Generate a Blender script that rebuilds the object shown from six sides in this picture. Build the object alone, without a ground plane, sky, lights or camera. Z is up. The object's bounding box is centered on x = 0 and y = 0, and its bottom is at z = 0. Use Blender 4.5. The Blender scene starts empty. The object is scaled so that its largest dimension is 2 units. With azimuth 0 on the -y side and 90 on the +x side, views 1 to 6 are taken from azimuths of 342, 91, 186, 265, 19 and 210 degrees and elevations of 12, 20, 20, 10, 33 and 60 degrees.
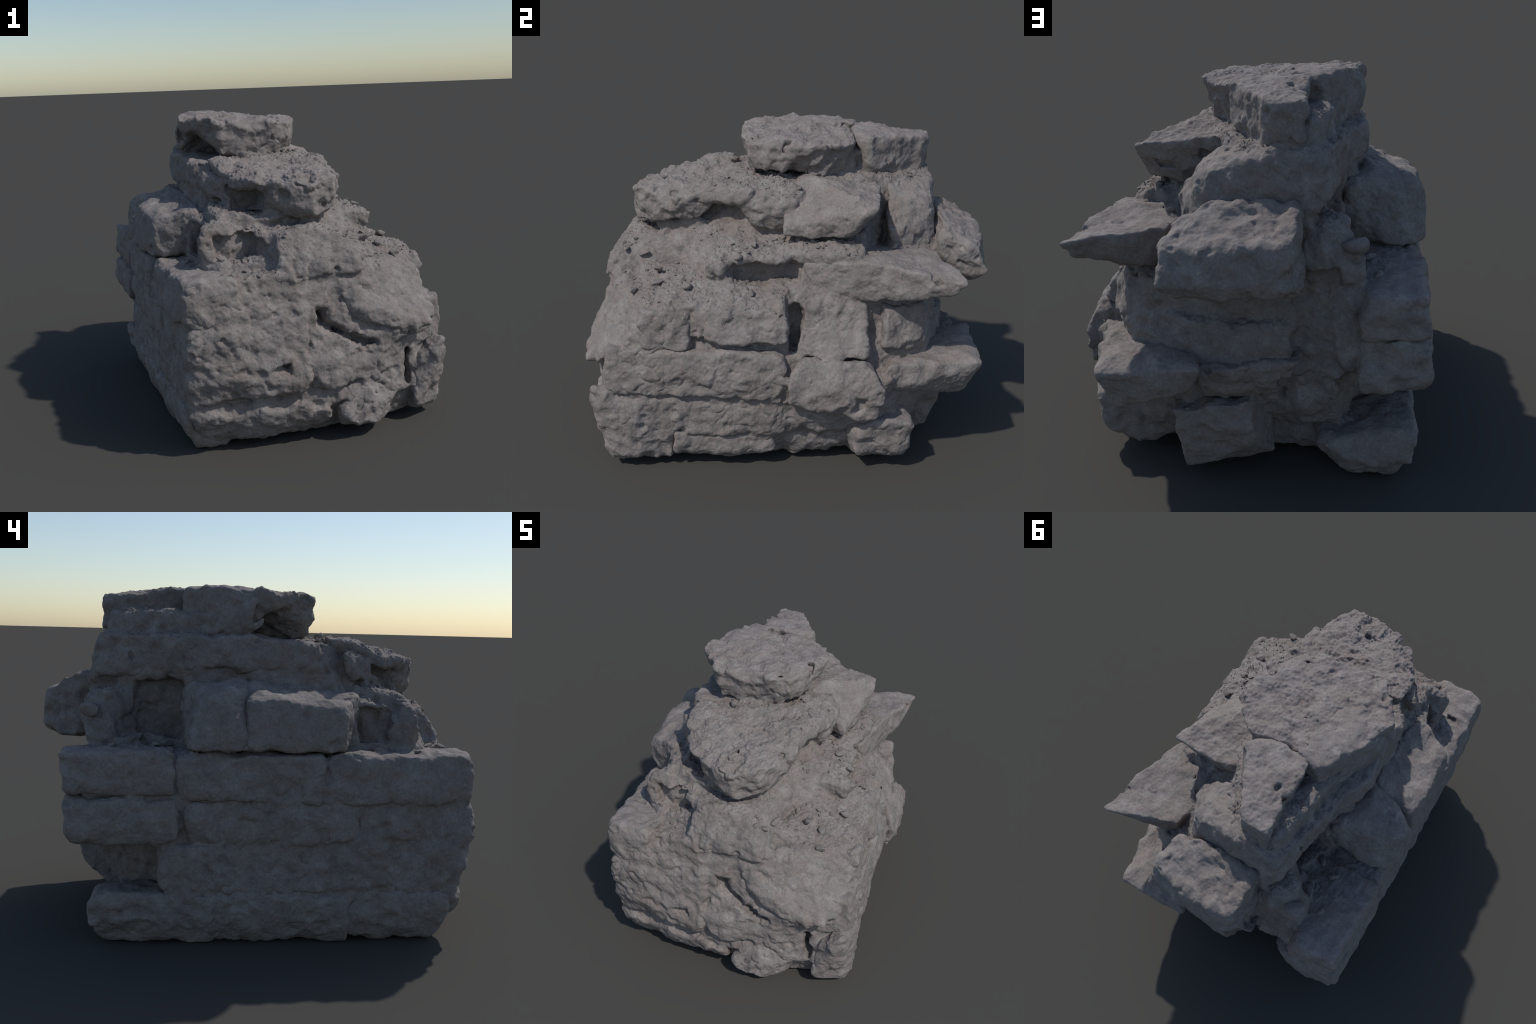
"""Ruined block of coursed rubble masonry: a mortar core that carries squared
stones, broken slabs, boulders and loose grit.  Every stone is a convex block
given by a few corner points, rounded, warped and roughened, and meshed on a
grid; the mortar core is a blend of such blocks with sockets bitten out of it."""
import bpy, math
from mathutils import Euler
import numpy as np
from itertools import combinations

RNG = np.random.default_rng(7)

# ------------------------------------------------------------------ noise
GRAD = np.random.default_rng(11).normal(size=(64 * 64 * 64, 3)).astype(np.float32)
GRAD /= np.linalg.norm(GRAD, axis=1, keepdims=True)
GX, GY, GZ = (np.ascontiguousarray(GRAD[:, k]) for k in range(3))

def noise(p, freq, seed=0):
    """Gradient noise in about -1..1 at the points p (N,3)."""
    q = p.astype(np.float32) * np.float32(freq) + np.array([seed * 7.31 % 64, seed * 13.77 % 64, seed * 29.53 % 64], np.float32)
    i = np.floor(q).astype(np.int32)
    f = q - i
    w = f * f * f * (f * (f * 6 - 15) + 10)
    ends = []
    for a, mul in ((0, 4096), (1, 64), (2, 1)):
        ends.append((((i[:, a] & 63) * mul, f[:, a], 1 - w[:, a]), (((i[:, a] + 1) & 63) * mul, f[:, a] - 1, w[:, a])))
    out = np.zeros(len(p), np.float32)
    for hx, fx, wx in ends[0]:
        for hy, fy, wy in ends[1]:
            hxy, wxy = hx + hy, wx * wy
            for hz, fz, wz in ends[2]:
                h = hxy + hz
                out += wxy * wz * (GX[h] * fx + GY[h] * fy + GZ[h] * fz)
    return out * 1.25

# ------------------------------------------------------------------ solids
def planes_of(points):
    """Outward planes (n, d) of the convex hull of a handful of points."""
    P = np.array(points, float)
    c = P.mean(0)
    found = []
    for a, b, e in combinations(range(len(P)), 3):
        n = np.cross(P[b] - P[a], P[e] - P[a])
        L = np.linalg.norm(n)
        if L < 1e-7:
            continue
        n /= L
        d = n @ P[a]
        if n @ c > d:
            n, d = -n, -d
        if (P @ n - d).max() < 1e-5 and not any(n @ m > 0.9998 and abs(d - k) < 2e-3 for m, k in found):
            found.append((n, d))
    return found

def chipped(points, count, seed):
    """Hull planes plus random flats that break off corners and edges."""
    pl = planes_of(points)
    P = np.array(points, float)
    rg = np.random.default_rng(seed)
    for _ in range(count):
        n = rg.normal(size=3); n[2] *= .7; n /= np.linalg.norm(n)
        h = np.sort(P @ n)
        pl.append((n, h[-1] - rg.uniform(.05, .35) * min(h[-1] - h[-3], .06) - rg.uniform(.0, .008)))
    return pl

def block(z0, low, z1, high=None):
    """Corner points of a prism: plan outline low at height z0, high at z1."""
    high = high or low
    return [(x, y, z0) for x, y in low] + [(x, y, z1) for x, y in high]

def box(x0, x1, y0, y1, z0, z1):
    return block(z0, [(x0, y0), (x1, y0), (x1, y1), (x0, y1)], z1)

def smin(a, b, k):
    h = np.clip(0.5 + 0.5 * (b - a) / k, 0, 1)
    return b + (a - b) * h - k * h * (1 - h)

class Field:
    """A signed distance sampled on a regular grid."""
    def __init__(self, lo, hi, step):
        self.lo, self.step = np.array(lo, float), step
        n = np.ceil((np.array(hi) - self.lo) / step).astype(int) + 1
        self.ax = [self.lo[i] + step * np.arange(n[i]) for i in range(3)]
        self.v = np.full(n, 0.3, np.float32)

    def window(self, pts, margin):
        P = np.array(pts)
        s = []
        for i in range(3):
            a = np.searchsorted(self.ax[i], P[:, i].min() - margin)
            b = np.searchsorted(self.ax[i], P[:, i].max() + margin)
            s.append(slice(a, max(b, a + 1)))
        return tuple(s)

    def hull(self, pts, r, margin, warp=0.0, wf=5.0, seed=0, grow=0.0, chips=0):
        s = self.window(pts, margin)
        X, Y, Z = np.meshgrid(*[self.ax[i][s[i]].astype(np.float32) for i in range(3)], indexing="ij", copy=True)
        if warp:
            p = np.stack([X.ravel(), Y.ravel(), Z.ravel()], 1)
            shift = [warp * noise(p, wf, seed + k) + .45 * warp * noise(p, wf * 2.3, seed + k + 20) for k in (1, 2, 3)]
            X += shift[0].reshape(X.shape)
            Y += shift[1].reshape(X.shape)
            Z += shift[2].reshape(X.shape)
        acc = np.zeros_like(X)
        for n, d in (chipped(pts, chips, seed + 9) if chips else planes_of(pts)):
            acc += np.exp(np.minimum((np.float32(n[0]) * X + np.float32(n[1]) * Y + np.float32(n[2]) * Z - np.float32(d)) / r, 60))
        return s, (r * np.log(acc + 1e-30) - grow).astype(np.float32)

    def add(self, pts, r=0.012, k=0.02, **kw):
        s, d = self.hull(pts, r, 0.08, **kw)
        self.v[s] = smin(self.v[s], d, k)

    def cut(self, pts, r=0.015, k=0.015, **kw):
        s, d = self.hull(pts, r, 0.05, **kw)
        self.v[s] = -smin(-self.v[s], d, k)

    def roughen(self, octaves, band, ridge=None):
        idx = np.nonzero(np.abs(self.v) < band)
        p = np.stack([self.ax[i][idx[i]] for i in range(3)], 1).astype(np.float32)
        d = np.zeros(len(p), np.float32)
        for f, a, sd in octaves:
            d += a * noise(p, f, sd)
        if ridge:                      # sharp crests between broken hollows
            d += ridge[1] * (2.2 * np.abs(noise(p, ridge[0], ridge[2])) - .7)
        self.v[idx] += d

    def mesh(self):
        """Surface nets: one vertex per crossed cell, one quad per crossed edge."""
        v = self.v
        inside = v < 0
        cnt = np.zeros(tuple(n - 1 for n in v.shape), np.int8)
        for dx in (0, 1):
            for dy in (0, 1):
                for dz in (0, 1):
                    cnt += inside[dx:dx + cnt.shape[0], dy:dy + cnt.shape[1], dz:dz + cnt.shape[2]]
        act = (cnt > 0) & (cnt < 8)
        cells = np.argwhere(act)
        ids = np.full(cnt.shape, -1, np.int64)
        ids[act] = np.arange(len(cells))
        corner = [(a, b, c) for a in (0, 1) for b in (0, 1) for c in (0, 1)]
        val = {o: v[cells[:, 0] + o[0], cells[:, 1] + o[1], cells[:, 2] + o[2]] for o in corner}
        pos, w = np.zeros((len(cells), 3)), np.zeros(len(cells))
        for o in corner:
            for axis in range(3):
                if o[axis]:
                    continue
                q = list(o); q[axis] = 1; q = tuple(q)
                a, b = val[o], val[q]
                m = (a < 0) != (b < 0)
                t = np.where(m, a / np.where(m, a - b, 1), 0)
                e = np.tile(np.array(o, float), (len(cells), 1))
                e[:, axis] = t
                pos[m] += e[m]
                w[m] += 1
        verts = self.lo + (cells + pos / w[:, None]) * self.step
        quads = []
        for axis in range(3):
            b, c = (axis + 1) % 3, (axis + 2) % 3
            sl0, sl1 = [slice(None)] * 3, [slice(None)] * 3
            sl0[axis], sl1[axis] = slice(0, -1), slice(1, None)
            e = np.argwhere(inside[tuple(sl0)] != inside[tuple(sl1)])
            e = e[(e[:, b] > 0) & (e[:, c] > 0) & (e[:, b] < ids.shape[b]) & (e[:, c] < ids.shape[c])]
            first = inside[tuple(e.T)]
            def at(db, dc):
                g = e.copy(); g[:, b] += db; g[:, c] += dc
                return ids[tuple(g.T)]
            q = np.stack([at(-1, -1), at(0, -1), at(0, 0), at(-1, 0)], 1)
            q[~first] = q[~first][:, ::-1]
            quads.append(q)
        return verts, np.concatenate(quads)

def vertex_normals(v, q):
    fn = np.cross(v[q[:, 2]] - v[q[:, 0]], v[q[:, 3]] - v[q[:, 1]])
    n = np.zeros_like(v)
    for i in range(4):
        for k in range(3):
            n[:, k] += np.bincount(q[:, i], fn[:, k], len(v))
    return n / np.maximum(np.linalg.norm(n, axis=1, keepdims=True), 1e-12)

def grain(v, q, pits=0.006, fine=0.0028, chip=0.0042, seed=0, grit=0.0):
    """Fine relief: lumps, chips, pits bitten inwards, and grit on what faces up."""
    n = vertex_normals(v, q)
    p = v.astype(np.float32)
    d = chip * noise(p, 22, seed + 11) + fine * noise(p, 60, seed + 12) + fine * 0.7 * noise(p, 105, seed + 15)
    d += chip * (0.5 - 1.6 * np.abs(noise(p, 13, seed + 18)))
    m = np.clip(1.4 * noise(p, 5, seed + 13) + 0.5, 0, 1)
    d -= pits * m * np.clip(noise(p, 30, seed + 14) - 0.2, 0, 1) * 3.6
    if grit:
        up = np.clip((n[:, 2] - 0.35) / 0.4, 0, 1)
        d += grit * up * (np.abs(noise(p, 48, seed + 16)) * 1.6 - 0.4 + 0.8 * noise(p, 85, seed + 17))
    return v + n * d[:, None]

def to_object(name, verts, quads, mat, parent):
    me = bpy.data.meshes.new(name)
    me.vertices.add(len(verts))
    me.vertices.foreach_set("co", verts.astype(np.float32).ravel())
    me.loops.add(len(quads) * 4)
    me.loops.foreach_set("vertex_index", quads.astype(np.int32).ravel())
    me.polygons.add(len(quads))
    me.polygons.foreach_set("loop_start", np.arange(0, len(quads) * 4, 4, dtype=np.int32))
    me.polygons.foreach_set("loop_total", np.full(len(quads), 4, np.int32))
    me.polygons.foreach_set("use_smooth", np.ones(len(quads), bool))
    me.update(calc_edges=True)
    me.validate()
    me.materials.append(mat)
    ob = bpy.data.objects.new(name, me)
    bpy.context.collection.objects.link(ob)
    ob.parent = parent
    return ob

# ------------------------------------------------------------------ materials
def stone_material(name, base, dark, light, warm, bump=0.4):
    m = bpy.data.materials.new(name)
    m.use_nodes = True
    nt = m.node_tree
    N, L = nt.nodes, nt.links
    N.clear()
    out = N.new("ShaderNodeOutputMaterial")
    bs = N.new("ShaderNodeBsdfPrincipled")
    bs.inputs["Roughness"].default_value = 0.92
    bs.inputs["Specular IOR Level"].default_value = 0.2
    tc = N.new("ShaderNodeTexCoord")
    def tex(scale, detail, rough=0.6, off=0.0):
        mp = N.new("ShaderNodeMapping")
        mp.inputs["Location"].default_value = (off, off * 1.7, off * 0.6)
        L.new(tc.outputs["Object"], mp.inputs["Vector"])
        t = N.new("ShaderNodeTexNoise")
        t.inputs["Scale"].default_value = scale
        t.inputs["Detail"].default_value = detail
        t.inputs["Roughness"].default_value = rough
        L.new(mp.outputs["Vector"], t.inputs["Vector"])
        return t
    def ramp(src, stops):
        r = N.new("ShaderNodeValToRGB")
        el = r.color_ramp.elements
        el[0].position, el[0].color = stops[0][0], (*stops[0][1], 1)
        el[1].position, el[1].color = stops[-1][0], (*stops[-1][1], 1)
        for pos, c in stops[1:-1]:
            e = el.new(pos); e.color = (*c, 1)
        L.new(src, r.inputs["Fac"])
        return r
    def mix(fac, a, b):
        x = N.new("ShaderNodeMix"); x.data_type = "RGBA"
        L.new(fac, x.inputs["Factor"]); L.new(a, x.inputs["A"]); L.new(b, x.inputs["B"])
        return x.outputs["Result"]
    big = ramp(tex(14, 6, 0.65).outputs["Fac"], [(0.3, dark), (0.5, base), (0.72, light)])
    wcol = N.new("ShaderNodeRGB"); wcol.outputs[0].default_value = (*warm, 1)
    patch = ramp(tex(4.5, 4, 0.6, 3.1).outputs["Fac"], [(0.48, (0, 0, 0)), (0.68, (0.75, 0.75, 0.75))])
    col = mix(patch.outputs["Color"], big.outputs["Color"], wcol.outputs[0])
    tint = ramp(tex(32, 4, 0.6, 5.5).outputs["Fac"], [(0.36, (0.975, 1.012, 0.985)), (0.5, (1, 1, 1)), (0.64, (1.02, 0.99, 0.985))])
    tm = N.new("ShaderNodeMix"); tm.data_type = "RGBA"; tm.blend_type = "MULTIPLY"
    tm.inputs["Factor"].default_value = 1
    L.new(col, tm.inputs["A"]); L.new(tint.outputs["Color"], tm.inputs["B"])
    col = tm.outputs["Result"]
    speck = ramp(tex(90, 3, 0.7, 7.7).outputs["Fac"], [(0.3, (0.80, 0.80, 0.80)), (0.7, (1.14, 1.14, 1.14))])
    mul = N.new("ShaderNodeMix"); mul.data_type = "RGBA"; mul.blend_type = "MULTIPLY"
    mul.inputs["Factor"].default_value = 1
    L.new(col, mul.inputs["A"]); L.new(speck.outputs["Color"], mul.inputs["B"])
    L.new(mul.outputs["Result"], bs.inputs["Base Color"])
    bp = N.new("ShaderNodeBump")
    bp.inputs["Strength"].default_value = bump
    bp.inputs["Distance"].default_value = 0.01
    L.new(tex(70, 5, 0.65, 1.3).outputs["Fac"], bp.inputs["Height"])
    L.new(bp.outputs["Normal"], bs.inputs["Normal"])
    L.new(bs.outputs["BSDF"], out.inputs["Surface"])
    return m

STONE = stone_material("weathered_limestone", (0.248, 0.220, 0.207), (0.192, 0.169, 0.160), (0.305, 0.277, 0.265), (0.240, 0.203, 0.183))
MORTAR = stone_material("lime_mortar", (0.244, 0.216, 0.203), (0.186, 0.163, 0.153), (0.310, 0.282, 0.269), (0.225, 0.189, 0.169), bump=0.5)
PEBBLE = stone_material("loose_rubble", (0.255, 0.226, 0.211), (0.205, 0.179, 0.166), (0.32, 0.291, 0.277), (0.235, 0.202, 0.183))

root = bpy.data.objects.new("ruined_masonry_block", None)
bpy.context.collection.objects.link(root)
root["label"] = "broken grey stone masonry chunk with stepped rubble courses"
root["category"] = "masonry ruin"

# ------------------------------------------------------------------ stones
# name, corner points, edge radius, warp, relief, pits, grit on top
W0 = -0.66            # outer face of the coursed wall
def course_stone(y0, y1, z0, z1, x=W0, depth=0.26, lean=0.0):
    return block(z0, [(x, y0), (x + depth, y0), (x + depth, y1), (x, y1)], z1,
                 [(x + lean, y0), (x + depth, y0), (x + depth, y1), (x + lean, y1)])

STONES = []
def stone(name, pts, r=0.014, warp=0.014, rel=0.010, pits=0.006, grit=0.0, cuts=()):
    STONES.append((name, pts, r * (.8 if name == "course_stone" else .5), warp, rel, pits, grit, cuts))

# coursed wall, bottom to top
stone("course_stone", block(0.10, [(-.66, -.83), (-.35, -.80), (-.35, -.37), (-.66, -.37)], .235) + [(-.60, -.80, 0.01), (-.35, -.75, 0.01), (-.35, -.37, 0.0), (-.61, -.37, 0.0)])
stone("course_stone", block(0.09, [(-.665, -.385), (-.35, -.385), (-.35, .235), (-.66, .235)], .235) + [(-.61, -.385, 0.0), (-.35, -.385, 0.0), (-.35, .235, 0.0), (-.61, .235, 0.0)])
stone("course_stone", [(-.66, .205, .10), (-.67, .76, .13), (-.67, .73, .25), (-.66, .205, .23), (-.61, .205, .0), (-.60, .69, .0), (-.40, .70, .0), (-.27, .68, .13), (-.29, .72, .17), (-.42, .77, .10), (-.28, .22, .0), (-.25, .22, .20)])
stone("course_stone", course_stone(-.88, -.30, .240, .43, x=-.648))
stone("course_stone", course_stone(-.29, .18, .240, .45))
stone("course_stone", course_stone(.19, .45, .240, .455, x=-.665))
stone("course_stone", course_stone(-.90, -.56, .44, .625, x=-.645))
stone("course_stone", course_stone(-.55, -.41, .46, .625, x=-.65))
stone("course_stone", course_stone(-.40, .335, .455, .635, x=-.67))
stone("course_stone", [(-.715, .85, .52), (-.46, .84, .455), (-.69, .84, .65), (-.42, .83, .66), (-.70, .37, .465), (-.45, .37, .46), (-.70, .37, .65), (-.45, .37, .66), (-.67, .82, .45)], r=.014)
stone("course_stone", block(.64, [(-.675, -.91), (-.40, -.93), (-.40, -.265), (-.685, -.265)], .84, [(-.655, -.905), (-.40, -.91), (-.40, -.265), (-.67, -.265)]), r=.016)
stone("course_stone", course_stone(-.245, .375, .645, .84, x=-.68))
stone("course_stone", [(-.44, .86, .665), (-.69, .84, .685), (-.46, .885, .83), (-.685, .86, .85), (-.69, .39, .67), (-.45, .39, .67), (-.685, .39, .85), (-.45, .39, .85)], r=.014)
stone("course_stone", [(-.695, .09, .86), (-.68, .08, 1.06), (-.69, -.32, .86), (-.66, -.33, 1.05), (-.40, .10, .86), (-.42, .10, 1.15), (-.42, -.40, .86), (-.44, -.44, 1.09), (-.62, .05, 1.10)], r=.014)
stone("course_stone", [(-.70, .30, .86), (-.58, .345, .86), (-.70, .05, .86), (-.69, .22, 1.08), (-.33, .34, .86), (-.36, .36, 1.11), (-.42, .2, 1.16), (-.40, .0, .86), (-.40, .0, 1.12), (-.64, .12, 1.12)], r=.016)
stone("course_stone", [(-.33, .755, 1.13), (-.30, .73, 1.285), (-.34, .36, 1.14), (-.35, .36, 1.32), (-.05, .75, 1.10), (-.05, .73, 1.29), (-.1, .36, 1.12), (-.1, .36, 1.33)], r=.014)
stone("course_stone", [(-.37, .36, 1.16), (-.36, .35, 1.32), (-.45, .18, 1.18), (-.46, .16, 1.34), (-.42, -.25, 1.18), (-.42, -.25, 1.31), (-.2, .36, 1.15), (-.2, .36, 1.33), (-.2, -.2, 1.15), (-.2, -.2, 1.31)], r=.014)

# crown of the wall
CROWN_HOLLOW = [(-.54, -.34, 1.30), (-.27, -.36, 1.30), (-.42, -.34, 1.46), (-.15, .06, 1.30), (-.36, .12, 1.30), (-.27, .06, 1.43), (-.56, -.1, 1.30), (-.51, -.12, 1.46)]
SLAB_HOLLOW = block(1.085, [(-.37, -.90), (-.19, -.90), (-.16, -.50), (-.33, -.50)], 1.205)
stone("capping_slab", [(-.445, -.05, 1.515), (-.37, -.16, 1.515), (-.27, -.26, 1.50), (.12, -.19, 1.485), (.24, .07, 1.50), (.21, .20, 1.49), (.10, .31, 1.49), (-.20, .30, 1.515), (-.30, .28, 1.52), (-.15, .1, 1.52),
                       (-.34, .05, 1.35), (-.26, -.22, 1.335), (.09, -.15, 1.30), (.17, .16, 1.33), (.05, .28, 1.33), (-.27, .28, 1.33)], r=.009, warp=.024, grit=.006, rel=.017, pits=.013,
      cuts=[CROWN_HOLLOW,
            box(.02, .4, -.16, .09, 1.28, 1.365)])
stone("capping_stone", [(.065, .40, 1.515), (.03, .33, 1.51), (-.10, .70, 1.495), (-.23, .71, 1.49), (-.22, .32, 1.535), (-.15, .5, 1.53), (.06, .395, 1.33), (-.08, .65, 1.315), (-.22, .71, 1.33), (-.2, .34, 1.31)], r=.010, grit=.004)
stone("capping_stone", [(-.43, .03, 1.49), (-.40, .10, 1.535), (-.28, .36, 1.53), (-.15, .32, 1.54), (-.42, .10, 1.32), (-.28, .36, 1.35), (-.15, .3, 1.32), (-.40, .0, 1.33), (-.2, .0, 1.52), (-.2, .0, 1.32)], r=.016, cuts=[CROWN_HOLLOW])

# broken slabs of the upper courses
stone("broken_slab", [(-.35, -.50, 1.26), (-.23, -.69, 1.23), (-.17, -.45, 1.295), (.02, -.60, 1.262), (.03, -.80, 1.22), (.13, -.75, 1.23), (.24, -.55, 1.23), (.24, -.30, 1.28), (-.37, -.30, 1.325),
                      (-.20, -.62, 1.10), (.015, -.745, 1.065), (.13, -.70, 1.10), (.22, -.45, 1.12), (-.3, -.40, 1.12)], r=.010, rel=.018, warp=.024, pits=.012, grit=.009, cuts=[SLAB_HOLLOW])
stone("broken_slab", [(.39, .0, 1.15), (.39, .0, 1.11), (.435, .28, 1.12), (.22, .10, 1.345), (.38, .34, 1.13), (.47, .41, 1.265), (.24, -.02, 1.26), (.0, .1, 1.33), (.03, .44, 1.31), (.0, .1, 1.08), (.1, .36, 1.08), (.30, .42, 1.27)], r=.007, grit=.005)
stone("broken_slab", [(-.03, .49, 1.32), (.14, .69, 1.23), (.275, .49, 1.11), (.18, .735, 1.02), (-.12, .74, 1.30), (.03, .72, 1.28), (.24, .5, .99), (.0, .5, .99), (-.13, .73, 1.0), (.10, .50, 1.29)], r=.014)
stone("projecting_slab", [(.65, .80, .985), (.63, .76, .935), (.525, .35, 1.03), (.44, .09, .985), (.48, .15, .845), (.28, .69, 1.03), (.30, .67, .87), (.39, .49, .815), (.2, .15, 1.0), (.2, .2, .85), (.52, .38, .845)], r=.007, rel=.007, pits=.003)
stone("projecting_stone", [(.26, .91, 1.03), (.25, .97, .90), (.20, .94, .85), (-.21, .96, 1.07), (-.15, 1.0, .92), (-.23, .93, .87), (-.24, .70, .87), (.2, .7, .85), (.12, .75, 1.14), (-.22, .74, 1.16), (.22, .76, 1.08), (.05, .975, 1.04)], r=.011, rel=.014, pits=.01)
stone("projecting_slab", [(.51, .945, .54), (.46, .85, .575), (.13, .93, .575), (.18, .91, .47), (.435, .87, .35), (.52, .91, .505), (.59, .50, .55), (.62, .45, .45), (.2, .6, .53), (.2, .6, .42)], r=.009, rel=.007, pits=.003)
stone("broken_slab", [(.17, .88, .53), (-.22, .84, .58), (-.03, .79, .39), (.14, .79, .40), (-.2, .5, .55), (.2, .5, .5), (.1, .5, .38)], r=.009)
stone("base_stone", [(.26, .84, .34), (-.03, .85, .39), (-.07, .83, .21), (.24, .74, .04), (-.10, .68, .10), (.27, .5, .03), (-.05, .4, .0), (.3, .45, .33), (-.1, .4, .35)], r=.011)
stone("base_stone", [(.64, .32, .22), (.67, .45, .30), (.63, .63, .27), (.61, .61, .12), (.63, .36, .10), (.47, .57, .015), (.45, .35, .02), (.3, .3, .05), (.3, .6, .1), (.3, .5, .33)], r=.018)

# lumps of the broken front face
stone("boulder", [(.10, -.90, .69), (.58, -.92, .52), (.22, -.91, .50), (.66, -.78, .58), (.48, -.77, .74), (.12, -.87, .765), (.40, -.965, .555), (.42, -.92, .46), (.2, -.55, .75), (.6, -.55, .72), (.2, -.55, .45), (.6, -.55, .5)], r=.026, rel=.014, pits=.008)
stone("boulder", [(-.17, -.95, .43), (.18, -.94, .42), (.05, -.99, .29), (.0, -.97, .475), (-.13, -.96, .30), (.12, -.95, .27), (-.1, -.6, .5), (.15, -.6, .5), (0, -.6, .28)], r=.026, rel=.014, pits=.008)
stone("boulder", [(.22, -.97, .06), (.40, -.89, .22), (.05, -.97, .14), (.20, -.97, .26), (.32, -.88, .055), (.10, -.87, .045), (.1, -.55, .0), (.4, -.55, .0), (.3, -.55, .25), (.1, -.55, .25)], r=.026, rel=.014, pits=.008)
stone("base_stone", [(.50, -.87, .29), (.66, -.89, .42), (.71, -.76, .35), (.69, -.74, .10), (.50, -.87, .07), (.67, -.79, .045), (.55, -.82, .045), (.5, -.5, .42), (.66, -.50, .36), (.63, -.50, .05), (.5, -.5, .03)], r=.018, rel=.014)

# stones of the east side
stone("face_stone", block(.63, [(.67, -.66), (.45, -.66), (.45, -.42), (.67, -.42)], .80, [(.65, -.65), (.45, -.65), (.45, -.43), (.645, -.43)]), r=.016)
stone("face_stone", block(.67, [(.67, -.36), (.45, -.36), (.45, .02), (.66, .02)], .82, [(.64, -.35), (.45, -.35), (.45, .01), (.63, .01)]), r=.016, grit=.004)
stone("face_stone", block(.60, [(.64, .09), (.4, .09), (.4, .40), (.66, .40)], .79, [(.52, .10), (.4, .10), (.4, .38), (.51, .38)]), r=.02)
stone("face_stone", block(.62, [(.57, .46), (.3, .46), (.3, .69), (.47, .67)], .81, [(.52, .46), (.3, .46), (.3, .68), (.44, .66)]), r=.016)
stone("face_stone", block(.40, [(.685, -.82), (.45, -.85), (.45, -.02), (.68, .0)], .62, [(.67, -.80), (.45, -.85), (.45, -.02), (.67, .02)]), r=.02)
stone("face_stone", block(.20, [(.65, -.47), (.45, -.47), (.45, .02), (.635, .02)], .39), r=.02)
stone("face_stone", block(.08, [(.65, -.50), (.45, -.5), (.45, -.02), (.62, -.02)], .19) + [(.60, -.5, .04), (.45, -.5, .03), (.45, -.1, .05), (.57, -.1, .05)], r=.02)
stone("boulder", [(.73, .02, .48), (.72, .02, .40), (.73, .22, .44), (.73, .34, .48), (.71, .50, .41), (.71, .44, .31), (.68, .1, .35), (.66, .05, .60), (.66, .40, .60), (.4, .1, .5), (.4, .4, .5), (.45, .1, .33), (.45, .4, .32)], r=.026, rel=.014)

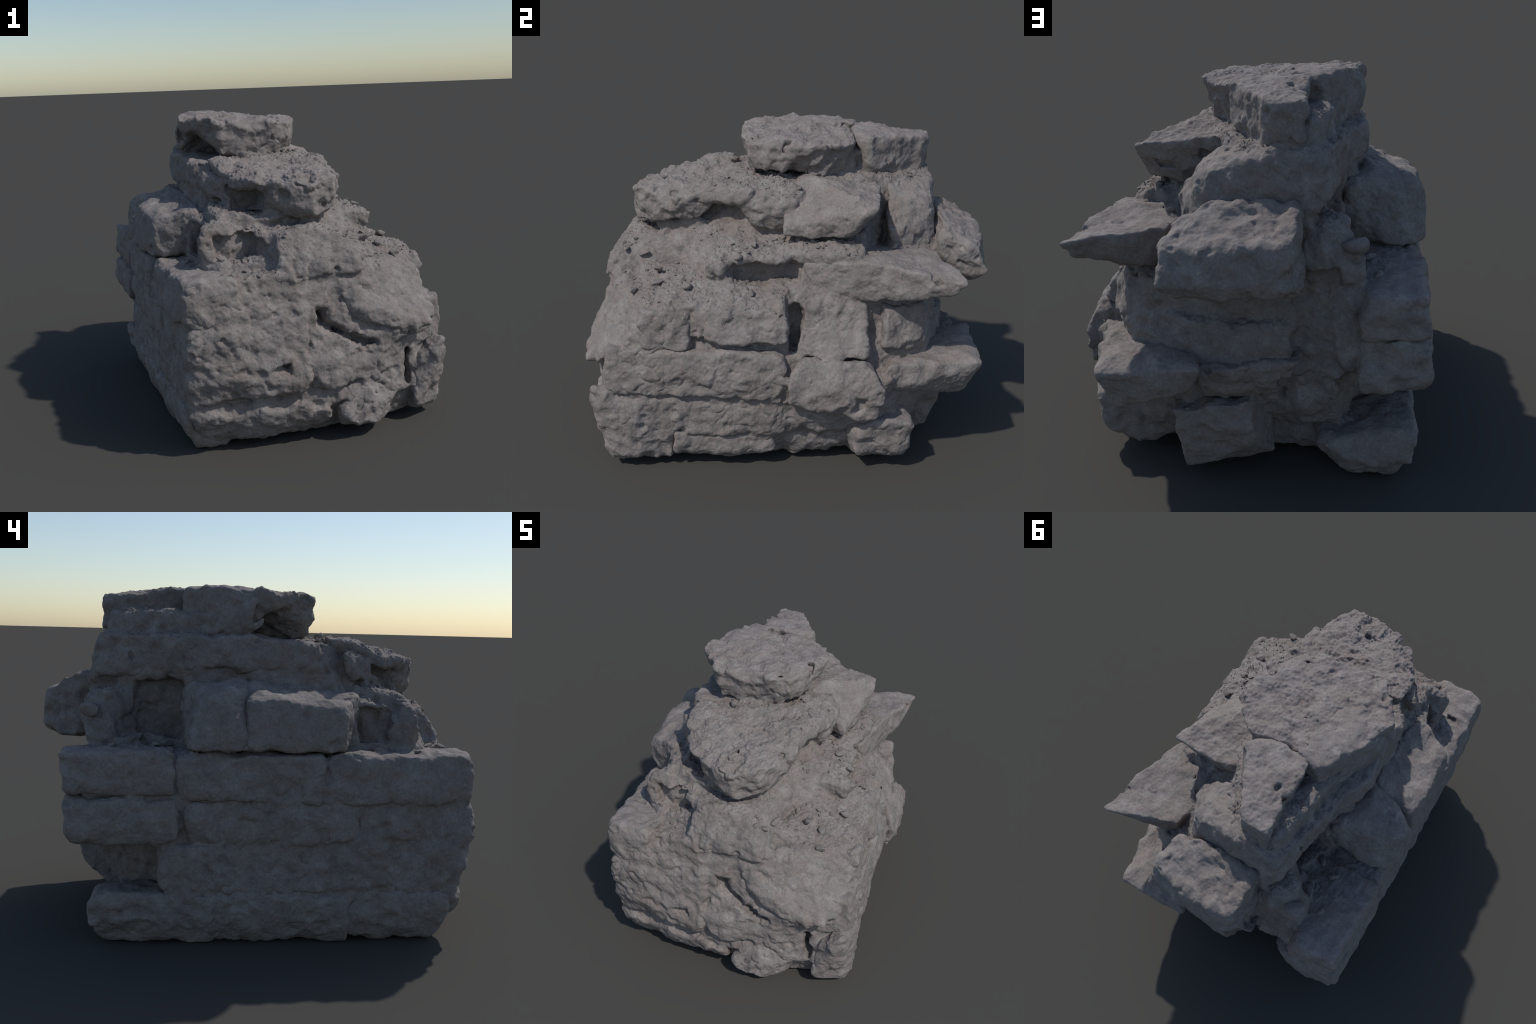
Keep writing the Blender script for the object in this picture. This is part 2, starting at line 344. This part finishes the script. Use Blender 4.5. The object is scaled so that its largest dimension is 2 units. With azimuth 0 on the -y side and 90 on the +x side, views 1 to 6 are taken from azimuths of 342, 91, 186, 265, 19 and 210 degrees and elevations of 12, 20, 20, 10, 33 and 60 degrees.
# ------------------------------------------------------------------ mortar core
CORE = [
    block(.035, [(-.57, -.75), (-.05, -.80), (.30, -.83), (.60, -.73), (.55, .0), (.42, .50), (.05, .50), (-.20, .30), (-.58, .55)], .20,
          [(-.645, -.86), (-.10, -.93), (.15, -.95), (.34, -.91), (.63, -.80), (.61, .0), (.58, .45), (.40, .66), (-.2, .58), (-.645, .52)]),
    block(.19, [(-.645, -.86), (-.10, -.93), (.15, -.95), (.34, -.91), (.63, -.80), (.61, .0), (.58, .45), (.40, .64), (-.2, .64), (-.40, .64), (-.645, .48)], .50,
          [(-.65, -.90), (-.10, -.93), (.30, -.93), (.65, -.78), (.68, .0), (.67, .46), (.42, .74), (.1, .82), (-.12, .82), (-.20, .74), (-.40, .72), (-.65, .70)]),
    block(.49, [(-.65, -.90), (-.10, -.93), (.30, -.92), (.65, -.78), (.67, .0), (.57, .46), (.40, .68), (.1, .82), (-.12, .82), (-.20, .74), (-.40, .74), (-.65, .74)], .69,
          [(-.65, -.90), (-.10, -.90), (.30, -.88), (.62, -.72), (.59, .0), (.48, .48), (.40, .68), (.1, .80), (-.15, .80), (-.20, .74), (-.40, .76), (-.65, .76)]),
    block(.68, [(-.65, -.90), (-.10, -.90), (.30, -.88), (.62, -.72), (.59, .0), (.48, .48), (.40, .68), (.1, .76), (-.15, .76), (-.20, .73), (-.40, .76), (-.65, .76)], .825,
          [(-.63, -.88), (-.30, -.87), (.0, -.88), (.30, -.81), (.60, -.62), (.59, .0), (.46, .48), (.40, .67), (.1, .76), (-.15, .76), (-.20, .73), (-.40, .76), (-.65, .76)]),
    # rough render on the left of the front face, and the roll below it
    [(-.65, -.92, .70), (-.65, -.915, .45), (-.64, -.88, .26), (-.12, -.985, .29), (-.07, -.96, .45), (-.09, -.92, .69), (-.35, -.935, .50)] + box(-.6, -.15, -.7, -.6, .3, .7),
    [(-.60, -.81, .06), (-.64, -.86, .13), (-.62, -.89, .20), (-.1, -.985, .20), (.06, -.97, .17), (.02, -.90, .06), (-.1, -.86, .03)] + box(-.5, .0, -.7, -.6, .03, .2),
    # ledge at the head of the front face
    [(-.20, -.90, .82), (-.20, -.86, .95), (-.18, -.81, 1.02), (.0, -.91, .85), (.0, -.80, 1.05), (.08, -.83, .97), (.20, -.87, .90), (.20, -.89, .80), (-.2, -.5, 1.0), (.2, -.5, 1.0), (-.2, -.5, .8), (.25, -.5, .8)],
    # rubble shelf on the east side, rising towards the upper courses
    [(.63, -.60, .82), (.61, .0, .84), (.28, -.64, .87), (.38, -.30, .94), (.50, .0, .91), (.63, -.60, .7), (.61, .0, .7), (.28, -.7, .7), (.3, .0, .7), (.18, -.74, .88)],
    # shoulders under the upper courses
    [(-.42, -.66, 1.03), (-.2, -.76, 1.01), (.10, -.765, .99), (.13, -.69, 1.03), (.24, -.40, 1.08), (.38, -.30, 1.0), (.42, .1, 1.02), (.36, .4, 1.03), (.1, .77, 1.06), (-.2, .75, 1.05), (-.26, .3, 1.1), (-.45, .05, 1.1), (-.50, -.40, 1.08)]
    + [(x, y, .80) for x, y in [(-.48, -.74), (.0, -.84), (.12, -.76), (.38, -.30), (.55, .0), (.45, .55), (.2, .80), (-.2, .76), (-.29, .3), (-.55, .0)]],
    # heap and fin of mortar at the mouth of the niche
    [(-.45, .76, .86), (-.33, .77, 1.02), (-.42, .70, 1.05), (-.38, .68, 1.12), (-.35, .62, 1.0), (-.40, .54, .86), (-.28, .82, 1.04), (-.2, .78, 1.0), (-.2, .55, 1.1), (-.2, .55, .85), (-.25, .78, .85)],
    # mortar flange over the arched socket, and the rib at its end
    [(.50, -.34, 1.0), (.49, -.30, .97), (.46, .08, 1.03), (.46, .08, .99), (.26, .08, 1.09), (.25, -.36, 1.07), (.1, -.4, 1.1), (.1, .1, 1.1), (.1, .1, .95), (.1, -.4, .95)],
    [(.50, -.35, 1.0), (.50, -.28, .98), (.51, -.36, .84), (.51, -.30, .84), (.2, -.36, 1.0), (.2, -.26, 1.0), (.2, -.36, .8), (.2, -.26, .8)],
    # lump between the broken slabs, and rubble below the wedge
    [(.35, -.12, 1.19), (.34, .04, 1.27), (.29, -.24, 1.24), (.27, -.20, 1.29), (.15, -.27, 1.32), (.19, .12, 1.33), (.32, -.14, 1.10), (.3, .05, 1.10), (.1, -.2, 1.31), (.0, -.2, 1.1), (.0, .1, 1.1), (.0, .1, 1.36)],
    [(.45, .06, 1.06), (.49, .33, 1.07), (.49, .34, .98), (.46, .04, .98), (.2, .05, 1.1), (.2, .4, 1.1), (.2, .05, .95), (.2, .4, .95)],
    # mortar roof beside the front slab
    [(.22, -.42, 1.29), (.24, -.42, 1.23), (.32, -.24, 1.22), (.30, -.18, 1.29), (.1, -.42, 1.30), (.1, -.2, 1.31), (.1, -.42, 1.22), (.1, -.2, 1.20)],
    # rough block at the corner of the upper course, and the fill beneath the front slab
    [(-.46, -.36, 1.15), (-.44, -.34, 1.27), (-.37, -.50, 1.13), (-.36, -.52, 1.23), (-.27, -.65, 1.14), (-.27, -.65, 1.22), (-.2, -.4, 1.1), (-.2, -.4, 1.3)],
    [(-.44, -.62, 1.06), (-.38, -.60, 1.11), (-.05, -.70, 1.10), (.10, -.68, 1.10), (.0, -.72, 1.04), (.19, -.52, 1.11), (.20, -.4, 1.13), (-.4, -.4, 1.15), (.18, -.4, .95), (-.4, -.4, .95), (.12, -.66, 1.0), (-.4, -.6, 1.0)],
    # pillar beside the corner socket
    [(-.53, -.69, .84), (-.51, -.68, 1.04), (-.43, -.70, .84), (-.42, -.69, 1.05), (-.50, -.62, .84), (-.49, -.60, 1.06), (-.3, -.6, .84), (-.3, -.6, 1.08)],
    # upper body
    block(1.0, [(-.42, .06), (-.42, -.40), (-.30, -.54), (.12, -.58), (.30, -.25), (.30, .2), (.15, .58), (-.24, .78), (-.22, .36)], 1.32,
          [(-.30, .73), (-.33, .40), (-.43, .1), (-.41, -.25), (-.34, -.34), (.05, -.28), (.18, -.1), (.14, .35), (-.06, .70)]),
    block(1.28, [(-.38, -.05), (-.22, -.14), (.06, -.1), (.10, .25), (.0, .45), (-.14, .66), (-.26, .68), (-.34, .2)], 1.42),
]
SOCKETS = [
    block(.875, [(-.49, -1.0), (-.20, -1.0), (-.24, -.65), (-.45, -.65)], 1.0),       # under the front ledge
    SLAB_HOLLOW,
    box(-.85, -.43, -.575, -.42, .87, 1.03),                 # corner socket of a lost stone
    CROWN_HOLLOW,
    box(.38, .80, -.25, .07, .885, .985),                     # arched socket on the east side
    box(.24, .6, -.62, -.46, .98, 1.06),
    box(.20, .5, -.37, -.24, 1.09, 1.19),
    box(-.02, .4, -.17, .09, 1.315, 1.37),
    box(.03, .3, .305, .375, 1.34, 1.5),
    block(1.0, [(.24, .42), (.5, .40), (.5, .50), (.10, .49)], 1.25),
    [(-.13, -1.1, .70), (.06, -1.1, .73), (.06, -1.1, .52), (-.11, -1.1, .60), (-.06, -.84, .66), (.03, -.76, .62), (.03, -.76, .56)],   # clefts of the front face
    [(.0, -1.1, .60), (.10, -1.1, .57), (.42, -1.1, .45), (.40, -1.1, .385), (.2, -1.1, .42), (.02, -.78, .55), (.3, -.84, .43), (.2, -.78, .45)],
    [(-.36, -1.1, .46), (-.18, -1.1, .50), (-.16, -1.1, .30), (-.30, -1.1, .35), (-.30, -.92, .42), (-.19, -.87, .42)],
    [(-.54, -1.1, .30), (-.14, -1.1, .285), (-.14, -1.1, .215), (-.5, -1.1, .225), (-.5, -.85, .26), (-.14, -.88, .25)],
    [(-.14, -1.1, .285), (.16, -1.1, .28), (.22, -1.1, .33), (.22, -1.1, .26), (.10, -1.1, .235), (-.12, -1.1, .25), (-.1, -.90, .265), (.16, -.86, .28)],
    [(.0, -1.1, .20), (.06, -1.1, .22), (.08, -1.1, .03), (.02, -1.1, .04), (.03, -.90, .15), (.05, -.90, .05)],
    [(.40, -1.1, .44), (.50, -1.1, .44), (.50, -1.1, .14), (.42, -1.1, .15), (.46, -.68, .36), (.47, -.68, .22)],
    box(.48, .8, .025, .085, .60, .83),
    block(.20, [(-.9, .43), (-.46, .43), (-.36, .66), (-.30, .95), (-.9, .95)], .475),       # hollow above the bottom corner stone
    block(.30, [(-.36, .73), (-.14, .71), (-.12, 1.0), (-.42, 1.0)], .49),
    block(.47, [(-.36, .76), (-.19, .74), (-.17, 1.0), (-.42, 1.0)], .93),       # cleft in the broken end
    block(.875, [(-.9, .35), (-.25, .35), (-.24, .54), (-.45, .60), (-.9, .95)], 1.13),        # niche of the lost stone
]
LOOSE = [  # the larger loose stones: x, y, length
    (.22, -.70, .055), (.41, -.83, .0), (.44, -.60, .05), (.47, -.71, .045), (.36, -.60, .06), (.52, -.45, .05), (.20, -.79, .04),
    (-.17, -.28, .055), (.48, -.22, .045), (.55, -.15, .035), (.40, -.15, .04), (-.42, .75, .10), (-.57, .70, .05), (-.50, .66, .045),
    (-.40, -.83, .045), (-.55, -.50, .05), (-.47, .47, .05), (-.38, .42, .06), (-.50, -.75, .03), (.30, .52, .04), (.36, .44, .04),
]

# ------------------------------------------------------------------ build
def build_stone(i, spec):
    name, pts, r, warp, rel, pits, grit, cuts = spec
    P = np.array(pts)
    f = Field(P.min(0) - .05, P.max(0) + .05, 0.006)
    f.add(pts, r=r, warp=warp, wf=6.0, seed=40 * i, grow=.004, chips=5)
    rg = np.random.default_rng(3000 + i)
    for k in range(1 if "projecting" in name else 7 if "slab" in name or "capping" in name else 4):      # bites out of the edges
        a, b = P[rg.choice(len(P), 2, replace=False)]
        c = a + (b - a) * rg.uniform(0, 1)
        R = np.array(Euler(tuple(rg.uniform(0, 6.28, 3))).to_matrix())
        half = rg.uniform(.012, .038, 3)
        out = c - P.mean(0)
        c = c + out / np.linalg.norm(out) * half.mean() * .35
        corners = [tuple(c + R @ (half * np.array(sg))) for sg in np.ndindex(2, 2, 2) for sg in [np.array(sg) * 2 - 1]]
        f.cut(corners, r=.005, k=.01, warp=.012, wf=12.0, seed=40 * i + 12 + k)
    for c in cuts:
        f.cut(c, r=.006, k=.008, warp=.014, wf=9.0, seed=40 * i + 7)
    f.roughen([(8, rel, 40 * i + 5), (17, rel * .5, 40 * i + 6)], .05, ridge=(11, rel * .8, 40 * i + 8))
    v, q = f.mesh()
    v = grain(v, q, pits=pits, seed=i, grit=grit)
    v[:, 2] = np.maximum(v[:, 2], 0.0)
    return to_object(name, v, q, STONE, root)

for i, spec in enumerate(STONES):
    build_stone(i, spec)

f = Field((-.80, -1.06, -.05), (.85, .95, 1.5), 0.007)
for k, pts in enumerate(CORE):
    f.add(pts, r=.015, k=.025, grow=.008)
for sp in STONES:                      # mortar fillets that bed the stones
    slab = "slab" in sp[0] or "projecting" in sp[0] or "capping" in sp[0]
    sunk, k = (.023, .04) if sp[0] in ("course_stone", "boulder") else (.016, .035) if slab else (.017, .05)
    f.add(sp[1], r=.008, k=k, grow=-sunk)
for k, pts in enumerate(SOCKETS):
    f.cut(pts, r=.008, k=.012, warp=.022, wf=8.0, seed=1500 + 30 * k)
f.roughen([(4.0, .017, 901), (9, .017, 902), (21, .007, 903)], .06, ridge=(13, .007, 904))
v, q = f.mesh()
v = grain(v, q, pits=.011, fine=.0032, chip=.006, seed=77, grit=.009)
v[:, 2] = np.maximum(v[:, 2], 0.0)
to_object("mortar_core", v, q, MORTAR, root)

# ------------------------------------------------------------------ loose rubble and grit
core_v, core_n = v, vertex_normals(v, q)
SHELLS = [planes_of(sp[1]) for sp in STONES]
BOXES = [(np.array(sp[1]).min(0) - .01, np.array(sp[1]).max(0) + .01) for sp in STONES]
def buried(p):
    for (lo, hi), pl in zip(BOXES, SHELLS):
        if (p > lo).all() and (p < hi).all() and max(n @ p - d for n, d in pl) < .004:
            return True
    return False

import bmesh
def pebble_mesh(k):
    bm = bmesh.new()
    bmesh.ops.create_icosphere(bm, subdivisions=3, radius=.5)
    P = np.array([w.co for w in bm.verts])
    rg = np.random.default_rng(500 + k)
    for _ in range(9):
        n = rg.normal(size=3); n /= np.linalg.norm(n)
        over = np.maximum(P @ n - rg.uniform(.22, .42), 0)
        P -= over[:, None] * n
    P *= np.array([1.0, rg.uniform(.6, .9), rg.uniform(.35, .6)])
    P += .035 * np.stack([noise(P.astype(np.float32), 4, 600 + 3 * k + j) for j in range(3)], 1)
    for w, c in zip(bm.verts, P):
        w.co = c
    for fc in bm.faces:
        fc.smooth = True
    me = bpy.data.meshes.new("pebble")
    bm.to_mesh(me); bm.free()
    me.materials.append(PEBBLE)
    return me, P

SHAPES = [pebble_mesh(k) for k in range(8)]
def pebble(p, size, rg):
    ob = bpy.data.objects.new("pebble", SHAPES[rg.integers(8)][0])
    bpy.context.collection.objects.link(ob)
    ob.parent = root
    ob.location = p
    ob.rotation_euler = (rg.normal() * .3, rg.normal() * .3, rg.uniform(0, 6.28))
    ob.scale = (size, size * rg.uniform(.8, 1.1), size * rg.uniform(.8, 1.2))

top_z = {}
for x, y, size in LOOSE:
    near = (np.hypot(core_v[:, 0] - x, core_v[:, 1] - y) < .015) & (core_n[:, 2] > .4)
    if size and near.any():
        z = core_v[near, 2]
        z = z.max() if x > -.3 else z[z < 1.0].max() if (z < 1.0).any() else z.max()
        pebble((x, y, z + size * .2), size * 1.25, RNG)

flat = np.nonzero((core_n[:, 2] > .72) & (core_v[:, 2] > .78))[0]
flat = flat[RNG.permutation(len(flat))]
count, grit_v, grit_f, offset = 0, [], [], 0
base_bm = bmesh.new(); bmesh.ops.create_icosphere(base_bm, subdivisions=1, radius=.5)
GV = np.array([w.co for w in base_bm.verts]); GF = np.array([[w.index for w in fc.verts] for fc in base_bm.faces]); base_bm.free()
for i in flat:
    p = core_v[i]
    if count >= 1500:
        break
    if noise(p[None].astype(np.float32), 7, 71)[0] < -.1 or buried(p):
        continue
    if count < 110:
        pebble(tuple(p + core_n[i] * .002), float(RNG.uniform(.016, .040)), RNG)
    else:
        size = float(RNG.uniform(.006, .014))
        R = np.array(Euler(tuple(RNG.uniform(0, 6.28, 3))).to_matrix())
        g = (GV * RNG.uniform(.55, 1.15, (len(GV), 1)) * np.array([1, .8, .6])) @ R.T * size + p + core_n[i] * .001
        grit_v.append(g); grit_f.append(GF + offset); offset += len(GV)
    count += 1
me = bpy.data.meshes.new("grit")
me.from_pydata(np.concatenate(grit_v).tolist(), [], np.concatenate(grit_f).tolist())
me.materials.append(PEBBLE)
grit = bpy.data.objects.new("grit", me)
grit["kind"] = "stuff"
bpy.context.collection.objects.link(grit)
grit.parent = root
